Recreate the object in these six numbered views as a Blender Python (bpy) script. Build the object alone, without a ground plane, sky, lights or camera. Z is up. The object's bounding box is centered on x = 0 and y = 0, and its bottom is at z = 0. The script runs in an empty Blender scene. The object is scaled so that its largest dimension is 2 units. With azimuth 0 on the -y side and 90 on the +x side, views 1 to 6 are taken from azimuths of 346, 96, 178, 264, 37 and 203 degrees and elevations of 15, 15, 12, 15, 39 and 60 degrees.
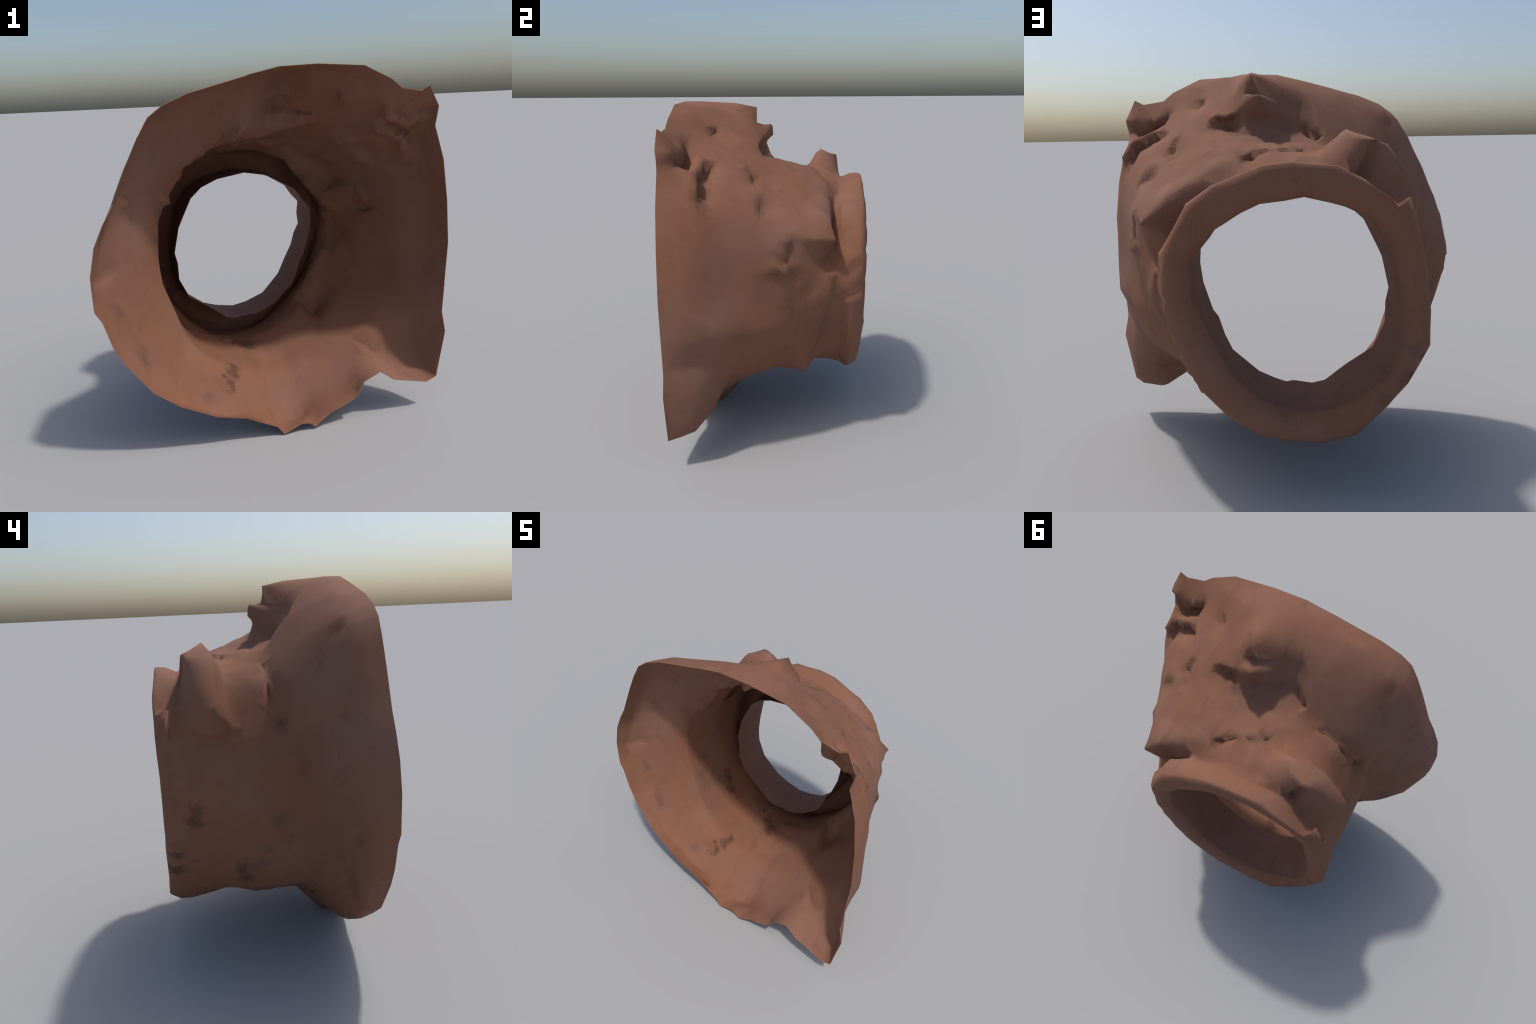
"""Broken terracotta vessel: a thin clay sheet that runs from a wide, torn front
mouth over a battered shoulder to a round rolled lip, and folds back inside the
lip as a short sleeve.  Built as a loft through hand-placed cross-sections, then
dented, torn and wrinkled, and split into its parts."""
import bpy, math
import numpy as np
from mathutils import Vector, noise, kdtree

AXIS_X, AXIS_Z = -0.02, 0.94          # the spout's axis runs along y through here
TURNS = 480                           # samples round the axis
HALF_THICK = 0.0013


# ------------------------------------------------------------------ sections
def flat(y, *xz):
    """cross-section lying in a plane of constant y"""
    return [(x, y, z) for x, z in xz]


# torn front mouth, cut flat, anticlockwise from the right-hand side
MOUTH = flat(-0.533,
    (0.972, 1.014), (0.955, 1.260), (0.925, 1.483), (0.866, 1.668), (0.884, 1.766),
    (0.828, 1.876), (0.785, 1.846), (0.670, 1.865), (0.610, 1.912), (0.457, 1.983),
    (0.205, 1.996), (0.024, 1.990), (-0.119, 1.960), (-0.438, 1.883), (-0.561, 1.835),
    (-0.636, 1.783), (-0.689, 1.697), (-0.759, 1.558), (-0.837, 1.384), (-0.888, 1.304),
    (-0.943, 1.192), (-0.976, 1.050), (-0.976, 0.869), (-0.946, 0.817), (-0.908, 0.678),
    (-0.859, 0.570), (-0.728, 0.385), (-0.601, 0.285), (-0.407, 0.186), (-0.244, 0.146),
    (-0.065, 0.055), (-0.028, 0.003), (0.050, 0.034), (0.077, 0.047), (0.130, 0.040),
    (0.156, 0.014), (0.257, 0.085), (0.315, 0.105), (0.420, 0.154), (0.461, 0.245),
    (0.564, 0.289), (0.648, 0.226), (0.864, 0.173), (0.929, 0.200), (0.976, 0.482),
    (0.949, 0.609))

FLARE = [
    (0.945, -.37, 0.96), (0.935, -.37, 1.25), (0.908, -.37, 1.42), (0.868, -.35, 1.56), (0.835, -.41, 1.675),
    (0.770, -.42, 1.715), (0.665, -.42, 1.750), (0.560, -.38, 1.810), (0.445, -.35, 1.865), (0.360, -.40, 1.960),
    (0.205, -.42, 1.996), (0.020, -.42, 1.990), (-0.110, -.40, 1.955), (-0.440, -.42, 1.865),
    (-0.560, -.40, 1.800), (-0.640, -.40, 1.735), (-0.705, -.40, 1.640), (-0.785, -.40, 1.48),
    (-0.862, -.41, 1.31), (-0.905, -.42, 1.17), (-0.945, -.43, 1.02), (-0.942, -.43, 0.88),
    (-0.912, -.43, 0.78), (-0.865, -.43, 0.62), (-0.745, -.43, 0.415), (-0.600, -.43, 0.265),
    (-0.450, -.43, 0.178), (-0.310, -.43, 0.122), (-0.150, -.40, 0.110), (-0.085, -.37, 0.100), (-0.020, -.385, 0.020),
    (0.070, -.39, 0.004), (0.130, -.385, 0.010), (0.190, -.37, 0.070), (0.300, -.37, 0.150), (0.430, -.38, 0.225),
    (0.560, -.37, 0.325), (0.640, -.39, 0.265), (0.731, -.40, 0.200), (0.845, -.39, 0.225), (0.885, -.38, 0.300),
    (0.885, -.36, 0.52), (0.874, -.36, 0.66), (0.945, -.36, 0.82)]

SHOULDER = [
    (0.862, -.18, 0.95), (0.848, -.18, 1.10), (0.832, -.18, 1.40), (0.792, -.19, 1.497),
    (0.715, -.20, 1.57), (0.645, -.22, 1.635), (0.539, -.17, 1.680), (0.400, -.15, 1.780), (0.310, -.15, 1.80), (0.225, -.13, 1.89),
    (0.161, -.12, 1.964), (0.080, -.18, 1.935), (0.000, -.24, 1.905), (-0.083, -.262, 1.892), (-0.200, -.22, 1.82), (-0.435, -.22, 1.680),
    (-0.585, -.22, 1.53), (-0.635, -.22, 1.37), (-0.610, -.20, 1.21), (-0.622, -.20, 1.02),
    (-0.611, -.20, 0.865), (-0.558, -.20, 0.71), (-0.502, -.20, 0.535), (-0.400, -.21, 0.400),
    (-0.242, -.218, 0.305), (-0.080, -.20, 0.240), (0.100, -.20, 0.220), (0.300, -.18, 0.285),
    (0.420, -.18, 0.345), (0.545, -.19, 0.405), (0.660, -.20, 0.470), (0.758, -.19, 0.560), (0.805, -.18, 0.680),
    (0.865, -.18, 0.82)]

WAIST = [
    (0.752, .02, 0.94), (0.780, .01, 1.120), (0.770, .01, 1.29), (0.728, .01, 1.40), (0.672, -.04, 1.515),
    (0.545, -.03, 1.580), (0.435, -.02, 1.668), (0.310, .00, 1.685), (0.180, -.02, 1.672), (0.031, .00, 1.622),
    (-0.153, -.06, 1.640), (-0.295, -.046, 1.575), (-0.420, -.05, 1.500), (-0.525, -.04, 1.330),
    (-0.605, .00, 1.150), (-0.622, .01, 0.98), (-0.595, .02, 0.80), (-0.545, .03, 0.60),
    (-0.425, .03, 0.405), (-0.260, .03, 0.300), (-0.019, .00, 0.278), (0.120, .03, 0.285), (0.270, .06, 0.368),
    (0.420, .04, 0.428), (0.535, .05, 0.525), (0.660, .050, 0.655), (0.712, .02, 0.685), (0.758, .03, 0.80)]

NECK = [
    (0.672, .18, 0.93), (0.705, .17, 1.115), (0.725, .14, 1.300), (0.670, .16, 1.380), (0.545, .15, 1.475),
    (0.425, .14, 1.588), (0.290, .14, 1.628), (0.150, .16, 1.617), (0.000, .18, 1.600), (-0.150, .17, 1.580),
    (-0.260, .16, 1.570), (-0.350, .16, 1.538), (-0.420, .16, 1.480), (-0.500, .14, 1.348), (-0.555, .15, 1.250),
    (-0.600, .18, 1.100), (-0.618, .19, 0.950), (-0.568, .20, 0.758), (-0.522, .20, 0.572),
    (-0.398, .20, 0.408), (-0.217, .20, 0.320), (-0.060, .18, 0.305), (0.120, .18, 0.350), (0.325, .18, 0.465),
    (0.390, .18, 0.430), (0.434, .181, 0.420), (0.506, .19, 0.548), (0.605, .19, 0.719), (0.648, .19, 0.812)]

OVERHANG = [
    (0.648, .29, 0.93), (0.605, .35, 1.063), (0.575, .33, 1.150), (0.600, .31, 1.215), (0.618, .32, 1.245), (0.645, .35, 1.288), (0.555, .32, 1.390), (0.445, .32, 1.447), (0.320, .29, 1.530),
    (0.190, .27, 1.580), (0.030, .28, 1.568), (-0.120, .27, 1.570), (-0.190, .31, 1.600), (-0.260, .32, 1.655), (-0.369, .365, 1.636), (-0.440, .325, 1.605),
    (-0.522, .315, 1.515), (-0.592, .295, 1.385), (-0.572, .33, 1.330), (-0.556, .31, 1.230), (-0.590, .33, 1.100), (-0.608, .33, 0.950),
    (-0.585, .34, 0.755), (-0.510, .34, 0.580), (-0.420, .34, 0.440), (-0.280, .33, 0.322), (-0.110, .33, 0.290), (0.020, .33, 0.310),
    (0.150, .33, 0.365), (0.270, .32, 0.455), (0.365, .31, 0.555), (0.472, .30, 0.700), (0.582, .29, 0.830)]

GROOVE = [
    (0.560, .41, 0.93), (0.575, .41, 1.080), (0.515, .36, 1.180), (0.440, .33, 1.260), (0.370, .34, 1.340), (0.305, .355, 1.455),
    (0.120, .39, 1.515), (0.000, .40, 1.525), (-0.190, .39, 1.515), (-0.325, .38, 1.500), (-0.390, .39, 1.415), (-0.473, .40, 1.380), (-0.525, .41, 1.310),
    (-0.560, .41, 1.240), (-0.602, .40, 1.100), (-0.618, .41, 0.930), (-0.605, .41, 0.750), (-0.520, .41, 0.570),
    (-0.435, .41, 0.450), (-0.290, .41, 0.312), (-0.115, .41, 0.282), (0.010, .41, 0.296), (0.135, .41, 0.342),
    (0.245, .41, 0.435), (0.380, .41, 0.570), (0.450, .41, 0.690), (0.540, .41, 0.880)]

LIP_FRONT = [
    (0.557, .45, 0.900), (0.572, .44, 1.079), (0.568, .425, 1.172), (0.440, .395, 1.375), (0.330, .40, 1.458),
    (0.113, .45, 1.539), (-0.010, .45, 1.551), (-0.208, .45, 1.534), (-0.415, .45, 1.400), (-0.465, .45, 1.365), (-0.512, .45, 1.408), (-0.540, .45, 1.310),
    (-0.590, .46, 1.100), (-0.616, .46, 0.910), (-0.615, .47, 0.745), (-0.525, .47, 0.575), (-0.436, .47, 0.460),
    (-0.292, .46, 0.315), (-0.123, .46, 0.280), (0.005, .45, 0.290), (0.147, .45, 0.321), (0.282, .45, 0.412),
    (0.401, .45, 0.543), (0.469, .45, 0.651)]

LIP_BACK = [
    (0.542, .505, 0.920), (0.554, .508, 1.098), (0.542, .508, 1.185), (0.428, .508, 1.380), (0.323, .508, 1.460),
    (0.113, .508, 1.541), (-0.006, .508, 1.552), (-0.197, .505, 1.535), (-0.415, .512, 1.400), (-0.510, .508, 1.280),
    (-0.570, .49, 1.100), (-0.600, .49, 0.920), (-0.598, .49, 0.765), (-0.510, .495, 0.600), (-0.427, .505, 0.485),
    (-0.282, .515, 0.348), (-0.116, .515, 0.315), (0.008, .508, 0.328), (0.145, .508, 0.357), (0.277, .508, 0.447),
    (0.394, .508, 0.572), (0.459, .508, 0.675)]

LIP_INSIDE = [
    (0.428, .49, 0.990), (0.428, .49, 1.154), (0.335, .49, 1.274), (0.215, .49, 1.348), (0.130, .48, 1.385), (-0.064, .47, 1.410),
    (-0.250, .47, 1.365), (-0.342, .47, 1.320), (-0.440, .46, 1.190), (-0.474, .46, 1.030), (-0.487, .46, 0.870),
    (-0.490, .47, 0.750), (-0.442, .48, 0.612), (-0.285, .48, 0.495), (-0.190, .48, 0.462), (-0.070, .48, 0.440), (0.021, .48, 0.460),
    (0.146, .48, 0.515), (0.270, .48, 0.645), (0.375, .48, 0.850)]

# the rolled crest of the lip stands between its outer and inner edges
LIP_CREST = 0.45, 0.516

SLEEVE_END = flat(0.20,
    (0.407, 0.982), (0.418, 1.082), (0.412, 1.150), (0.366, 1.203), (0.319, 1.275), (0.259, 1.311),
    (0.131, 1.382), (-0.012, 1.409), (-0.186, 1.381), (-0.289, 1.337), (-0.358, 1.274), (-0.446, 1.100),
    (-0.483, 0.939), (-0.469, 0.871), (-0.468, 0.767), (-0.410, 0.639), (-0.277, 0.552), (-0.175, 0.472),
    (-0.107, 0.459), (-0.018, 0.475), (0.015, 0.469), (0.074, 0.490), (0.151, 0.528), (0.277, 0.643),
    (0.313, 0.725), (0.340, 0.816), (0.365, 0.848))

# partial sections: only across the broken crown, where the roof hangs over a hollow
HOLLOW_BACK = [(0.240, -.10, 1.82), (0.195, -.112, 1.873), (0.130, -.125, 1.870), (0.006, -.20, 1.850), (-0.083, -.250, 1.840)]
BLOCK_EDGE = [(0.235, -.08, 1.79), (0.195, -.050, 1.862), (0.120, -.040, 1.860), (0.006, -.150, 1.806), (-0.075, -.20, 1.760)]
BLOCK_FACE = [(0.232, -.070, 1.765), (0.190, -.038, 1.802), (0.120, -.024, 1.803), (0.000, -.140, 1.750), (-0.080, -.180, 1.720)]
KNOB = [(-0.120, .20, 1.575), (-0.200, .22, 1.640), (-0.256, .25, 1.692), (-0.350, .23, 1.658), (-0.450, .22, 1.605),
        (-0.550, .22, 1.460), (-0.602, .22, 1.370), (-0.552, .22, 1.265)]
BLOCK_FOOT = [(0.230, -.06, 1.73), (0.185, -.055, 1.755), (0.100, -.070, 1.750), (0.000, -.130, 1.690), (-0.080, -.15, 1.680)]

# (control points, steps to the next ring, window fraction or None for a full ring)
RINGS = [
    ("wall", MOUTH, 12, None),
    ("wall", FLARE, 12, None),
    ("wall", SHOULDER, 5, None),
    ("wall", HOLLOW_BACK, 5, 0.25),
    ("wall", BLOCK_EDGE, 4, 0.45),
    ("wall", BLOCK_FACE, 4, 0.62),
    ("wall", BLOCK_FOOT, 5, 0.8),
    ("wall", WAIST, 12, None),
    ("neck", NECK, 7, None),
    ("neck", KNOB, 7, 0.45),
    ("neck", OVERHANG, 7, None),
    ("lip", GROOVE, 5, None),
    ("lip", LIP_FRONT, 6, None),
    ("lip", LIP_BACK, 5, None),
    ("lip", LIP_CREST, 7, None),
    ("sleeve", LIP_INSIDE, 16, None),
    ("sleeve", SLEEVE_END, 0, None),
]


def polar(p):
    return math.atan2(p[2] - AXIS_Z, p[0] - AXIS_X)


def section_at(points, theta, closed=True):
    """point where the ray at angle theta meets the section polyline (None outside a partial one)"""
    d = np.array([math.cos(theta), math.sin(theta)])
    n = len(points)
    best = None
    for i in range(n if closed else n - 1):
        p, q = points[i], points[(i + 1) % n]
        a = math.remainder(polar(p) - theta, math.tau)
        b = math.remainder(polar(q) - theta, math.tau)
        if a * b <= 0 and abs(a - b) < 1.5 and a != b:
            P = np.array([p[0] - AXIS_X, p[2] - AXIS_Z])
            Q = np.array([q[0] - AXIS_X, q[2] - AXIS_Z])
            cp, cq = P[0] * d[1] - P[1] * d[0], Q[0] * d[1] - Q[1] * d[0]
            t = cp / (cp - cq) if cp != cq else 0.5
            R = np.array(p) * (1 - t) + np.array(q) * t
            r = math.hypot(R[0] - AXIS_X, R[2] - AXIS_Z)
            if best is None or r > best[0]:
                best = (r, R)
    return None if best is None else best[1]


THETA = [math.tau * i / TURNS for i in range(TURNS)]


def full_ring(points):
    ring = np.array([section_at(points, t) for t in THETA])
    for p in points:                                  # keep every corner of the outline crisp
        ring[round(polar(p) / math.tau * TURNS) % TURNS] = p
    return ring


def partial_ring(points, lerp):
    """a partial section, eased into the in-between ring over 8 degrees at each end"""
    a0, a1 = polar(points[0]), polar(points[-1])
    fade = math.radians(7)
    out = lerp.copy()
    for i, t in enumerate(THETA):
        s = section_at(points, t, closed=False)
        if s is not None:
            out[i] = s
        else:
            for edge, end in ((a0, points[0]), (a1, points[-1])):
                d = abs(math.remainder(t - edge, math.tau))
                if d < fade:
                    w = 1 - d / fade
                    k = min(range(TURNS), key=lambda j: abs(math.remainder(THETA[j] - edge, math.tau)))
                    out[i] = lerp[i] + (np.array(end) - lerp[k]) * w
    return out


def crest_ring(share, y):
    r = full_ring(LIP_BACK) * (1 - share) + full_ring(LIP_INSIDE) * share
    r[:, 1] = y + 0.017 * np.cos(THETA)          # stands proud on the right, worn on the left
    return r


def build_rings():
    full = {i: crest_ring(*r[1]) if r[1] is LIP_CREST else full_ring(r[1])
            for i, r in enumerate(RINGS) if r[3] is None}
    keys = sorted(full)
    rings = []
    for i, r in enumerate(RINGS):
        if r[3] is None:
            rings.append(full[i])
        else:
            lo = max(k for k in keys if k < i)
            hi = min(k for k in keys if k > i)
            rings.append(partial_ring(r[1], full[lo] * (1 - r[3]) + full[hi] * r[3]))
    return np.array(rings)


def soften_round(rings, amount, passes):
    r = rings.copy()
    for _ in range(passes):
        r[1:-1] = r[1:-1] * (1 - amount) + amount * 0.5 * (np.roll(r[1:-1], 1, 1) + np.roll(r[1:-1], -1, 1))
    return r


def loft(rings):
    """rows of points along the sheet; slack Catmull-Rom between rings"""
    rows, tags = [], []
    n = len(rings)
    for i in range(n - 1):
        p0, p1, p2, p3 = rings[max(i - 1, 0)], rings[i], rings[i + 1], rings[min(i + 2, n - 1)]
        d = np.linalg.norm(p2 - p1, axis=1, keepdims=True)
        d0 = np.linalg.norm(p1 - p0, axis=1, keepdims=True) + 1e-6
        d2 = np.linalg.norm(p3 - p2, axis=1, keepdims=True) + 1e-6
        m1 = (p2 - p0) / (d + d0) * d * 0.6
        m2 = (p3 - p1) / (d + d2) * d * 0.6
        steps = RINGS[i][2]
        for k in range(steps):
            t = k / steps
            h = (2*t**3 - 3*t**2 + 1) * p1 + (t**3 - 2*t**2 + t) * m1 + (-2*t**3 + 3*t**2) * p2 + (t**3 - t**2) * m2
            rows.append(h)
            tags.append(RINGS[i][0])
    rows.append(rings[-1])
    return np.array(rows), tags


# ------------------------------------------------------------------ relief
# dents, slots and creases: from, to, width, push, sharpness
DENTS = [
    # pits of the broken crown
    ((0.265, -.055, 1.720), (0.325, -.060, 1.722), .060, (0.00, -.050, -.025), 1.0),
    ((0.435, -.335, 1.825), (0.465, -.335, 1.822), .050, (-.005, -.035, -.015), 1.0),
    ((0.665, -.312, 1.650), (0.810, -.318, 1.570), .055, (-.035, -.030, -.040), 0.9),
    ((0.665, -.410, 1.715), (0.780, -.400, 1.685), .040, (-.025, -.015, -.035), 1.0),
    # folds on the right flank
    ((0.835, -.270, 1.480), (0.860, -.180, 1.380), .080, (-.012, .000, -.008), 1.0),
    ((0.580, .310, 1.260), (0.590, .320, 1.150), .070, (-.050, .000, .000), 0.8),
    ((0.560, .350, 0.900), (0.400, .300, 0.570), .035, (-.012, .000, .005), 1.0),
    ((0.640, .070, 0.640), (0.690, .130, 0.900), .030, (-.014, .000, .000), 1.0),
    # creases across the lip band
    ((0.590, .390, 1.060), (0.565, .500, 1.130), .030, (-.016, .000, .000), 1.0),
    ((0.575, .400, 0.930), (0.550, .510, 0.980), .030, (-.014, .000, .000), 1.0),
    ((0.430, .480, 0.620), (0.460, .400, 0.660), .035, (-.012, .000, .008), 1.0),
    # cleft in the knob
    ((-0.365, .385, 1.600), (-0.330, .375, 1.500), .040, (.015, -.050, -.015), 0.8),
    ((-0.500, .330, 1.400), (-0.580, .230, 1.350), .040, (.025, -.010, .000), 1.0),
    # tears on the left shoulder
    ((-0.120, -.140, 1.700), (-0.150, -.120, 1.660), .045, (.005, -.020, -.030), 1.0),
    ((-0.531, -.104, 1.320), (-0.560, -.120, 1.340), .040, (.018, .000, -.012), 1.0),
    ((-0.310, -.045, 1.560), (-0.450, -.040, 1.440), .028, (.012, .000, -.015), 1.0),
    ((-0.770, -.345, 1.400), (-0.800, -.380, 1.360), .050, (.025, .010, .000), 1.0),
    # long creases where the left flank turns into the flare
    ((-0.790, -.327, 0.950), (-0.735, -.330, 0.680), .035, (.022, .012, .000), 1.0),
    ((-0.747, -.290, 1.150), (-0.821, -.352, 0.830), .035, (.018, .010, .000), 1.0),
    ((-0.731, -.269, 0.990), (-0.714, -.314, 0.670), .030, (-.012, -.008, .000), 1.0),
    ((-0.840, -.365, 0.900), (-0.880, -.400, 0.810), .035, (.020, .010, .000), 1.0),
    # worn floor: dragged ridges and hollows
    ((-0.700, -.400, 0.470), (-0.500, -.380, 0.300), .050, (.000, .010, .018), 1.0),
    ((-0.600, -.300, 0.500), (-0.350, -.290, 0.330), .060, (.000, .000, -.014), 1.0),
    ((-0.060, -.350, 0.150), (-0.040, -.100, 0.270), .030, (.000, .000, .015), 1.0),
    ((0.020, -.450, 0.060), (0.160, -.430, 0.060), .060, (.000, .000, .020), 1.0),
    ((0.080, .100, 0.300), (-0.100, .120, 0.290), .040, (.000, .000, -.012), 1.0),
    ((0.350, .120, 0.500), (0.330, .250, 0.480), .035, (.000, .000, .020), 1.0),
]


def apply_dents(P, dents):
    """push the sheet along each dent's line, fading straight to nothing at its width"""
    for a, b, width, push, sharp in dents:
        a, b = np.array(a), np.array(b)
        t = np.clip(((P - a) @ (b - a)) / ((b - a) @ (b - a)), 0, 1)
        d = np.linalg.norm(P - (a + t[..., None] * (b - a)), axis=-1) / width
        w = np.clip(1 - d, 0, 1) ** sharp
        P = P + w[..., None] * np.array(push)
    return P


# tears: a run of points, the way the surface drops off, reach, lift of the upper edge, sink of the lower
TEARS = [
    # lower edge of the lump under the spike; the slot below it
    ([(0.866, -.466, 1.757), (0.762, -.422, 1.703), (0.659, -.436, 1.735), (0.631, -.456, 1.797)], (0, .6, -.8), .060, .014, .028),
    ([(0.870, -.335, 1.560), (0.773, -.345, 1.640), (0.640, -.320, 1.690)], (.3, .8, -.5), .060, .012, .040),
    # crown pits
    ([(0.340, -.072, 1.766), (0.250, -.072, 1.766)], (0, .7, -.7), .050, .006, .040),
    ([(0.405, -.325, 1.855), (0.475, -.330, 1.838)], (0, .7, -.7), .042, .006, .030),
    # lifted flap on the plateau
    ([(0.539, -.150, 1.675), (0.570, -.092, 1.575)], (-1, 0, .3), .050, .014, .010),
    ([(0.530, -.032, 1.565), (0.655, -.027, 1.468)], (.3, .9, -.3), .045, .012, .006),
    ([(0.700, -.050, 1.490), (0.735, -.045, 1.400)], (0, 1, 0), .040, .004, .012),
    # left end of the hollow
    ([(-0.110, -.170, 1.720), (-0.150, -.112, 1.655), (-0.205, -.125, 1.655)], (.4, .6, -.5), .050, .008, .014),
    # slots by the collar
    ([(0.185, .262, 1.568), (0.085, .205, 1.602)], (0, .8, -.6), .045, .008, .024),
    ([(0.050, .195, 1.600), (-0.090, .133, 1.594)], (0, .8, -.6), .040, .006, .018),
    # right flank: upright tear, ledge, fold running down beside the lip
    ([(0.732, .123, 1.310), (0.765, .085, 1.142)], (0, 1, 0), .055, .002, .016),
    ([(0.705, .165, 1.116), (0.785, .000, 1.124)], (0, 0, -1), .060, .010, .010),
    ([(0.610, .355, 1.060), (0.560, .300, 0.800), (0.440, .240, 0.500)], (0, 1, 0), .050, .014, .016),
    # knob: lower edge and side
    ([(-0.520, .370, 1.320), (-0.575, .250, 1.265), (-0.560, .100, 1.285)], (0, 0, -1), .055, .016, .012),
    ([(-0.470, .340, 1.440), (-0.560, .230, 1.420)], (0, 0, -1), .040, .008, .012),
    ([(-0.300, -.046, 1.572), (-0.500, -.040, 1.360)], (0, -1, 0), .060, .012, .010),
    # left flare
    ([(-0.520, -.420, 1.830), (-0.590, -.365, 1.730)], (-.5, 0, -.8), .050, .006, .008),
    ([(-0.955, -.470, 0.950), (-0.901, -.373, 1.004)], (0, 0, -1), .040, .010, .006),
    ([(-0.792, -.327, 0.960), (-0.766, -.326, 0.806), (-0.730, -.330, 0.670)], (1, 0, 0), .050, .012, .012),
    ([(-0.790, -.350, 1.410), (-0.740, -.330, 1.370)], (0, 0, -1), .050, .014, .010),
    # floor
    ([(-0.019, -.030, 0.283), (-0.085, -.360, 0.117)], (-1, 0, 0), .070, .010, .006),
    ([(-0.085, -.400, 0.100), (0.140, -.400, 0.070)], (0, 1, .3), .060, -.014, -.002),
    ([(0.620, .042, 0.668), (0.420, -.100, 0.420)], (-1, 0, .3), .060, .008, .008),
]


def apply_tears(P, tears):
    """step the sheet along each run: one side lifts, the other drops, both fading out over the reach"""
    N = sheet_normals(P)
    move = np.zeros_like(P)
    for run, drop, reach, lift, sink in tears:
        drop = np.array(drop, float) / np.linalg.norm(drop)
        best = np.full(P.shape[:2], 9.0)
        side = np.zeros(P.shape[:2])
        end = np.ones(P.shape[:2])
        pts = [np.array(p) for p in run]
        whole = sum(np.linalg.norm(q - p) for p, q in zip(pts, pts[1:]))
        done = 0.0
        for a, b in zip(pts, pts[1:]):
            t = np.clip(((P - a) @ (b - a)) / ((b - a) @ (b - a)), 0, 1)
            off = P - (a + t[..., None] * (b - a))
            d = np.linalg.norm(off, axis=-1)
            hit = d < best
            length = np.linalg.norm(b - a)
            u = (done + t * length) / whole                    # 0..1 along the run
            best = np.where(hit, d, best)
            side = np.where(hit, off @ drop, side)
            end = np.where(hit, np.clip(4 * np.minimum(u, 1 - u) + 0.25, 0, 1), end)
            done += length
        w = np.clip(1 - best / reach, 0, 1) * end
        move += N * (w * np.where(side > 0, -sink, lift))[..., None]
    return P + move


# landmarks: corners and edges of the damage that the sheet is pulled to, with their reach
LANDMARKS = [
    # lump below the spike, its lower edge
    ((0.866, -.466, 1.757), .07), ((0.762, -.422, 1.703), .06), ((0.659, -.436, 1.735), .05), ((0.631, -.456, 1.797), .06),
    # slot under it
    ((0.773, -.343, 1.640), .05), ((0.635, -.304, 1.675), .07), ((0.866, -.322, 1.559), .06), ((0.805, -.310, 1.520), .07),
    # crown pit corners
    ((0.338, -.065, 1.766), .06), ((0.252, -.064, 1.764), .05), ((0.288, -.015, 1.672), .06), ((0.441, -.345, 1.860), .05),
    # lifted flap on the plateau
    ((0.539, -.145, 1.672), .06), ((0.570, -.092, 1.575), .05), ((0.533, -.032, 1.563), .05), ((0.653, -.027, 1.465), .07),
    # roof edge and block under it
    ((0.161, -.120, 1.960), .05), ((0.195, -.114, 1.873), .04), ((0.130, -.040, 1.862), .05), ((0.005, -.160, 1.806), .05),
    ((-0.083, -.262, 1.889), .06), ((0.031, .043, 1.624), .07), ((-0.153, -.114, 1.652), .06),
    # slot edges by the collar
    ((0.180, .269, 1.552), .05), ((0.082, .211, 1.600), .05), ((-0.091, .131, 1.592), .05),
    # overhanging corner and fold on the right flank
    ((0.653, .358, 1.288), .07), ((0.732, .123, 1.310), .06), ((0.681, .249, 1.282), .05), ((0.765, .085, 1.142), .05),
    ((0.709, .161, 1.115), .05), ((0.783, .008, 1.123), .06), ((0.595, .370, 1.063), .05),
    ((0.434, .181, 0.420), .05), ((0.325, .180, 0.472), .07), ((0.699, .005, 0.650), .05),
    # knob beside the collar
    ((-0.256, .260, 1.689), .06), ((-0.369, .373, 1.626), .06), ((-0.303, .365, 1.496), .05), ((-0.380, .359, 1.600), .04),
    ((-0.450, .300, 1.610), .08), ((-0.598, .260, 1.378), .07), ((-0.473, .405, 1.390), .05),
    # left flank
    ((-0.295, -.046, 1.570), .07), ((-0.531, -.104, 1.309), .05), ((-0.880, -.399, 0.806), .08),
    ((-0.965, -.460, 0.955), .05), ((-0.901, -.373, 1.004), .06),
    # gentle hollows and swells
    ((0.874, -.248, 1.062), .20), ((0.785, -.495, 1.835), .06), ((0.400, -.430, 1.966), .07), ((0.510, -.444, 1.935), .07), ((0.828, -.530, 1.876), .03), ((0.430, -.280, 1.800), .07), ((0.470, -.075, 1.685), .09), ((0.313, -.355, 1.975), .06), ((0.652, -.095, 1.560), .06),
    ((-0.436, -.126, 1.573), .10), ((-0.970, -.475, 1.004), .07), ((0.615, -.292, 0.412), .12), ((-0.450, -.300, 0.388), .09), ((-0.360, -.300, 0.343), .09), ((-0.350, .385, 1.512), .05),
    ((-0.825, -.345, 1.210), .10), ((-0.742, -.294, 1.300), .08), ((-0.742, -.372, 0.580), .08),
    # floor
    ((-0.242, -.218, 0.300), .09), ((-0.421, -.376, 0.222), .08), ((-0.217, .204, 0.335), .09), ((-0.067, .112, 0.293), .09),
    ((-0.019, -.030, 0.283), .07), ((-0.085, -.360, 0.117), .06),
]


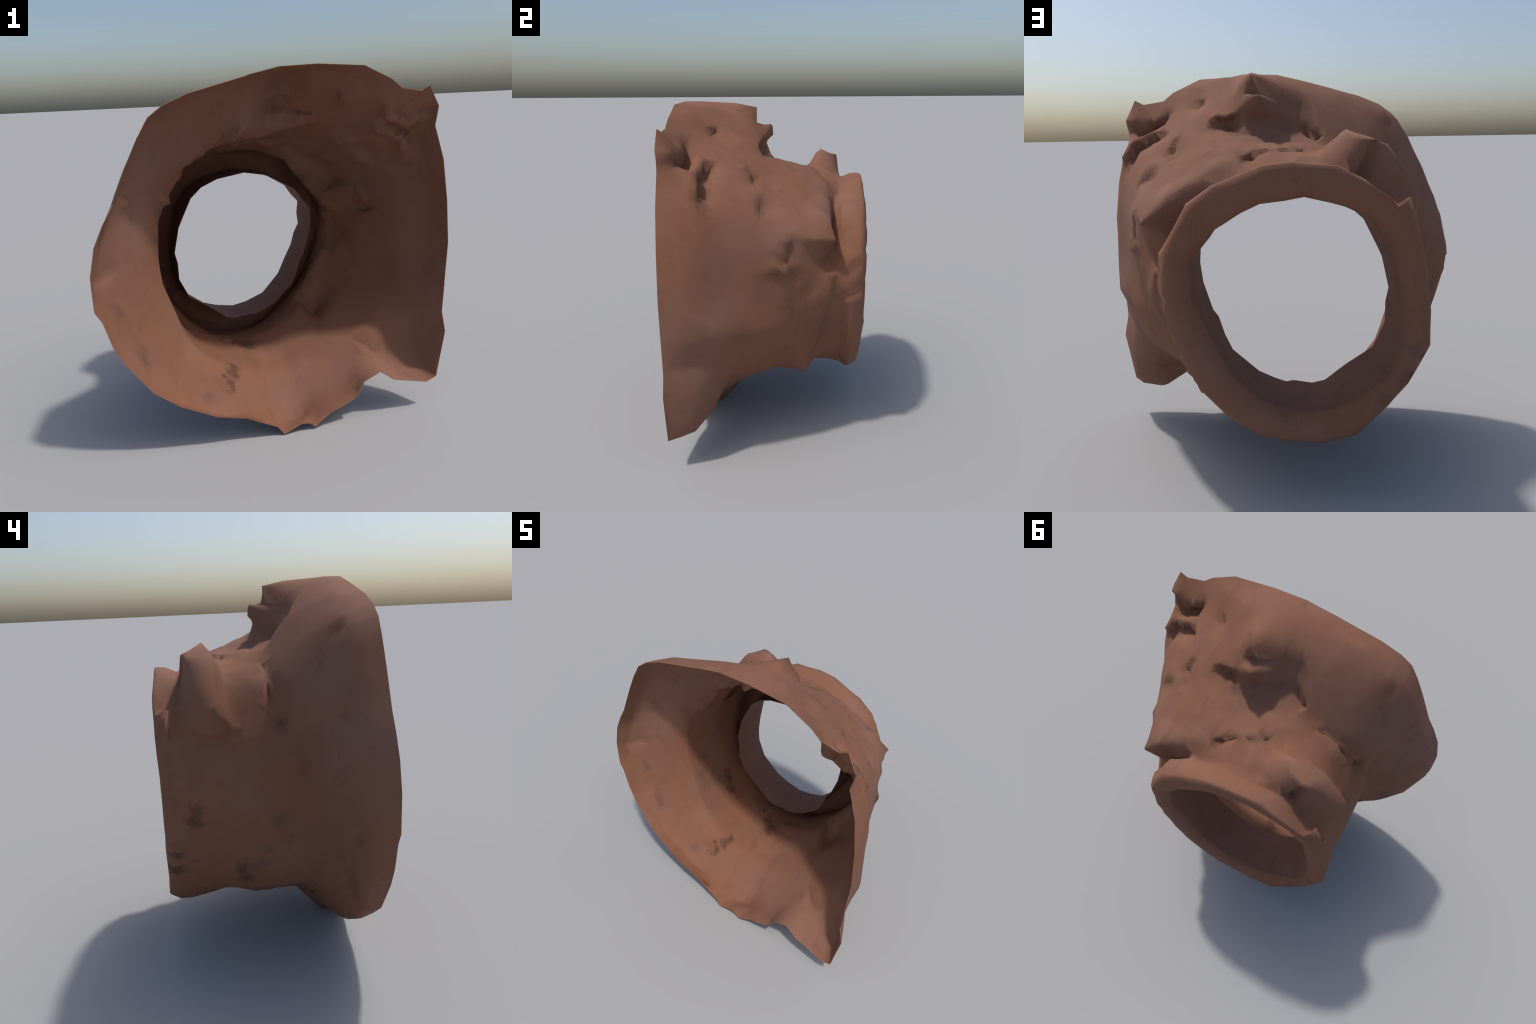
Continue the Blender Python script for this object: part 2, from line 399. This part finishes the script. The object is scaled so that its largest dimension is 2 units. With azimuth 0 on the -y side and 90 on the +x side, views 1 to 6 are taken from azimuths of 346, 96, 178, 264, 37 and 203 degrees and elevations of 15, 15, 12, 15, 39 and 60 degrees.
def pull_to_landmarks(P, marks):
    """move the sheet so that it passes through each landmark, fading out over its reach"""
    total, weight = np.zeros_like(P), np.zeros(P.shape[:2])
    for c, reach in marks:
        off = P - np.array(c)
        dist = np.linalg.norm(off, axis=-1)
        i, j = np.unravel_index(np.argmin(dist), dist.shape)
        move = -off[i, j]
        away = np.linalg.norm(P - P[i, j], axis=-1)
        w = np.clip(1 - away / max(reach, 1.6 * np.linalg.norm(move)), 0, 1)
        total += w[..., None] * move
        weight += w
    return P + total / np.maximum(weight, 1.0)[..., None]



def sheet_normals(P):
    du = np.roll(P, -1, 1) - np.roll(P, 1, 1)
    dv = np.gradient(P, axis=0)
    n = np.cross(du, dv)
    out = P[len(P) // 4] - np.array([AXIS_X, 0, AXIS_Z])
    if (n[len(P) // 4] * out * [1, 0, 1]).sum() < 0:           # face away from the axis on the outer wall
        n = -n
    return n / (np.linalg.norm(n, axis=-1, keepdims=True) + 1e-9)


def weathering(P, N):
    out = P.copy()
    rows, cols, _ = P.shape
    for i in range(1, rows - 1):
        edge = min(1.0, i / 4, (rows - 1 - i) / 4)
        for j in range(cols):
            v = Vector(P[i, j])
            a = noise.noise(v * 4.0 + Vector((3, 1, 7))) * 0.005 + noise.noise(v * 11.0) * 0.002
            # torn, crumpled skin over the crown and beside the collar
            torn = min(1, max(0, (v.z - 1.30) / 0.2)) * min(1, max(0, (0.40 - v.y) / 0.06)) * min(1, max(0, (v.y + 0.16) / 0.08))
            torn *= min(1, max(0, (v.x + 0.65) / 0.3))
            flank = min(1, max(0, (v.x - 0.3) / 0.15)) * min(1, max(0, (v.y + 0.02) / 0.1)) * (v.z < 1.35)
            floor = 0.5 * min(1, max(0, (0.5 - v.z) / 0.15)) * (v.y < 0.2)
            rough = max(torn, 0.7 * flank, floor)
            if rough > 0:
                near = noise.voronoi(v * 7.0 + Vector((1.7, 0.3, 2.9)))[0]
                a += rough * (0.022 * min(near[1] - near[0], 0.5) - 0.0055)
            out[i, j] += N[i, j] * a * edge
    return out


# ------------------------------------------------------------------ materials
# soot and stain marks on the clay: centre, reach along x, y and z
SOOT = [((-.070, .105, .293), (.055, .075, .05)), ((-.120, .150, .310), (.040, .040, .04)),
        ((-.235, -.205, .300), (.035, .055, .05)), ((-.285, -.290, .240), (.030, .055, .05)),
        ((-.217, .202, .335), (.030, .030, .03)), ((-.500, .130, .575), (.045, .040, .07)),
        ((-.445, .105, .500), (.055, .060, .05)), ((-.591, .455, .695), (.04, .045, .030)),
        ((-.540, .465, .590), (.04, .050, .035)), ((-.604, .354, .881), (.04, .035, .06))]
STAIN = [((-.880, -.398, .807), (.035, .040, .050)), ((-.635, -.188, 1.111), (.05, .035, .06)),
         ((-.513, .028, .590), (.06, .090, .045)), ((-.421, -.378, .222), (.050, .050, .05)),
         ((-.548, .370, .638), (.04, .030, .030)), ((-.545, .510, .725), (.05, .06, .045)),
         ((-.500, .510, .600), (.05, .06, .050)), ((-.400, .520, .520), (.045, .05, .045)),
         ((-.607, -.070, .828), (.04, .060, .05)), ((-.556, .000, .677), (.05, .04, .03)),
         ((-.756, -.394, .537), (.05, .025, .09))]


def clay_material(name, warm, mid, pale):
    """fired clay: three close tones, fine grain, dragged streaks, stains and soot"""
    m = bpy.data.materials.new(name)
    m.use_nodes = True
    nt = m.node_tree
    nt.nodes.clear()
    N, L = nt.nodes.new, nt.links.new
    out = N("ShaderNodeOutputMaterial")
    bsdf = N("ShaderNodeBsdfPrincipled")
    L(bsdf.outputs[0], out.inputs[0])
    bsdf.inputs["Roughness"].default_value = 0.85
    bsdf.inputs["Specular IOR Level"].default_value = 0.25
    coord = N("ShaderNodeTexCoord").outputs["Object"]

    def math_node(op, a, b=None, clamp=False):
        n = N("ShaderNodeMath")
        n.operation = op
        n.use_clamp = clamp
        for k, v in enumerate((a, b)):
            if v is None:
                continue
            if isinstance(v, (int, float)):
                n.inputs[k].default_value = v
            else:
                L(v, n.inputs[k])
        return n.outputs[0]

    def grain(scale, detail, rough=0.5, stretch=(1, 1, 1), shift=(0, 0, 0)):
        mp = N("ShaderNodeMapping")
        mp.inputs["Scale"].default_value = stretch
        mp.inputs["Location"].default_value = shift
        L(coord, mp.inputs[0])
        t = N("ShaderNodeTexNoise")
        t.inputs["Scale"].default_value = scale
        t.inputs["Detail"].default_value = detail
        t.inputs["Roughness"].default_value = rough
        L(mp.outputs[0], t.inputs[0])
        return t

    def ramp(fac, stops):
        r = N("ShaderNodeValToRGB")
        el = r.color_ramp.elements
        while len(el) < len(stops):
            el.new(0.5)
        for e, (p, c) in zip(el, stops):
            e.position = p
            e.color = (*c, 1)
        L(fac, r.inputs[0])
        return r.outputs[0]

    def mix(fac, a, b):
        n = N("ShaderNodeMix")
        n.data_type = "RGBA"
        L(fac, n.inputs[0])
        for k, v in ((6, a), (7, b)):
            if isinstance(v, tuple):
                n.inputs[k].default_value = (*v, 1)
            else:
                L(v, n.inputs[k])
        return n.outputs[2]

    # coordinates rattled by noise, so that the marks get ragged borders
    ragged = N("ShaderNodeVectorMath")
    ragged.operation = "MULTIPLY_ADD"
    L(grain(13, 5, 0.62).outputs["Color"], ragged.inputs[0])
    ragged.inputs[1].default_value = (0.17, 0.17, 0.17)
    back = N("ShaderNodeVectorMath")
    back.operation = "SUBTRACT"
    L(coord, back.inputs[0])
    back.inputs[1].default_value = (0.085, 0.085, 0.085)
    L(back.outputs[0], ragged.inputs[2])

    def marks(spots):
        total = None
        for c, r in spots:
            mp = N("ShaderNodeMapping")
            mp.vector_type = "TEXTURE"
            mp.inputs["Location"].default_value = c
            mp.inputs["Scale"].default_value = r
            L(ragged.outputs[0], mp.inputs[0])
            ln = N("ShaderNodeVectorMath")
            ln.operation = "LENGTH"
            L(mp.outputs[0], ln.inputs[0])
            w = math_node("SUBTRACT", 1.35, ln.outputs["Value"], clamp=True)
            total = w if total is None else math_node("MAXIMUM", total, w)
        return total

    base = ramp(grain(2.0, 3).outputs["Fac"], [(0.32, warm), (0.5, mid), (0.68, pale)])
    # dragged streaks round the pot
    streak = math_node("SUBTRACT", grain(5, 4, 0.6, (2.5, 1, 1), (4, 2, 9)).outputs["Fac"], 0.56, clamp=True)
    base = mix(math_node("MULTIPLY", streak, 2.4, clamp=True), base, tuple(0.68 * v for v in mid))
    light = math_node("SUBTRACT", grain(3.2, 5, 0.6, (1, 1, 1), (7, 7, 1)).outputs["Fac"], 0.57, clamp=True)
    base = mix(math_node("MULTIPLY", light, 2.0, clamp=True), base, tuple(1.18 * v for v in pale))
    # peppering
    pepper = math_node("SUBTRACT", grain(38, 3, 0.6).outputs["Fac"], 0.62, clamp=True)
    base = mix(math_node("MULTIPLY", pepper, 1.8, clamp=True), base, tuple(0.62 * v for v in mid))
    stain = math_node("MULTIPLY", marks(STAIN), 0.36)
    base = mix(stain, base, (0.075, 0.058, 0.055))
    soot = math_node("MULTIPLY", math_node("SUBTRACT", marks(SOOT), 0.05, clamp=True), 1.3, clamp=True)
    base = mix(math_node("MULTIPLY", soot, 0.62), base, (0.050, 0.030, 0.023))
    L(base, bsdf.inputs["Base Color"])

    bump = N("ShaderNodeBump")
    bump.inputs["Strength"].default_value = 0.10
    bump.inputs["Distance"].default_value = 0.012
    L(grain(13, 5, 0.55).outputs["Fac"], bump.inputs["Height"])
    L(bump.outputs[0], bsdf.inputs["Normal"])
    return m


# ------------------------------------------------------------------ assembly
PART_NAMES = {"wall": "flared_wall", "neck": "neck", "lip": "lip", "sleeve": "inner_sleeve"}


def facet(P, tags, keep):
    """turn the fine sheet into a coarse, irregular triangle net, as a chipped hard surface has;
    returns vertices, triangles and the part each triangle belongs to"""
    rows, cols, _ = P.shape
    faces = []
    for i in range(rows - 1):
        for j in range(cols):
            a, b = i * cols + j, i * cols + (j + 1) % cols
            faces.append((a, a + cols, b + cols, b))
    me = bpy.data.meshes.new("sheet")
    me.from_pydata([tuple(p) for p in P.reshape(-1, 3)], [], faces)
    ob = bpy.data.objects.new("sheet", me)
    bpy.context.scene.collection.objects.link(ob)
    mod = ob.modifiers.new("facet", "DECIMATE")
    mod.ratio = keep / (2 * len(faces))
    mod.use_collapse_triangulate = True
    dg = bpy.context.evaluated_depsgraph_get()
    ev = ob.evaluated_get(dg).to_mesh()
    V = np.array([v.co[:] for v in ev.vertices])
    T = [tuple(p.vertices) for p in ev.polygons]
    tree = kdtree.KDTree(rows * cols)
    flatP = P.reshape(-1, 3)
    for k in range(len(flatP)):
        tree.insert(flatP[k], k)
    tree.balance()
    owner = []
    for t in T:
        _, k, _ = tree.find(V[list(t)].mean(0))
        owner.append(tags[min(k // cols, len(tags) - 1)])
    bpy.data.objects.remove(ob)
    bpy.data.meshes.remove(me)
    return V, T, owner


def vertex_normals(V, T):
    N = np.zeros_like(V)
    for t in T:
        a, b, c = V[list(t)]
        n = np.cross(b - a, c - a)
        n /= np.linalg.norm(n) + 1e-12
        for k, (p, q, r) in enumerate(((a, b, c), (b, c, a), (c, a, b))):
            u, w = q - p, r - p
            ang = math.acos(max(-1, min(1, u @ w / (np.linalg.norm(u) * np.linalg.norm(w) + 1e-12))))
            N[t[k]] += n * ang
    return N / (np.linalg.norm(N, axis=1, keepdims=True) + 1e-12)


def make_part(name, V, N, tris, free_edges, material, parent):
    """some triangles of the sheet as a thin slab: outside, inside and, along a free edge, its rim"""
    used = sorted({v for t in tris for v in t})
    idx = {v: k for k, v in enumerate(used)}
    o = len(used)
    A, B, NA = V[used] + N[used] * HALF_THICK, V[used] - N[used] * HALF_THICK, N[used]
    verts = [*map(tuple, A), *map(tuple, B)]
    normals = [*map(tuple, NA), *map(tuple, -NA)]
    faces = []
    for t in tris:
        a, b, c = (idx[v] for v in t)
        faces += [(a, b, c), (o + c, o + b, o + a)]
        for p, q in ((0, 1), (1, 2), (2, 0)):
            u, w = t[p], t[q]
            if (u, w) in free_edges:
                r = V[t[3 - p - q]]
                out = (V[u] + V[w]) / 2 - r
                out = tuple(out / (np.linalg.norm(out) + 1e-12))
                k = len(verts)
                verts += [verts[idx[w]], verts[idx[u]], verts[o + idx[u]], verts[o + idx[w]]]
                normals += [out] * 4
                faces.append((k, k + 1, k + 2, k + 3))
    me = bpy.data.meshes.new(name)
    me.from_pydata(verts, [], faces)
    for p in me.polygons:
        p.use_smooth = True
    me.update()
    me.normals_split_custom_set_from_vertices([Vector(n) for n in normals])
    me.materials.append(material)
    ob = bpy.data.objects.new(name, me)
    bpy.context.scene.collection.objects.link(ob)
    ob.parent = parent
    return ob


def main():
    root = bpy.data.objects.new("broken_clay_vessel", None)
    bpy.context.scene.collection.objects.link(root)
    root["label"] = "broken terracotta vessel with torn flared mouth and round lip"
    root["category"] = "pottery fragment"

    rings = soften_round(build_rings(), 0.35, 1)
    P, tags = loft(rings)
    P = pull_to_landmarks(P, LANDMARKS)
    P = apply_dents(P, DENTS)
    P = apply_tears(P, TEARS)
    P = weathering(P, sheet_normals(P))
    V, T, owner = facet(P, tags, 4200)
    N = vertex_normals(V, T)
    half = {}
    for t in T:
        for p, q in ((0, 1), (1, 2), (2, 0)):
            half[t[p], t[q]] = 1
    free = {e for e in half if (e[1], e[0]) not in half}
    clay = clay_material("fired_clay", (0.230, 0.098, 0.054), (0.225, 0.103, 0.063), (0.234, 0.118, 0.081))
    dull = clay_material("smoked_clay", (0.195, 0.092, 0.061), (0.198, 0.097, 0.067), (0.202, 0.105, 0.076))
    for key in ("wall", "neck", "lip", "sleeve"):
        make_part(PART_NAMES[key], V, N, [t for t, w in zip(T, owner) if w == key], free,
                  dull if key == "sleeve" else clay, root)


main()
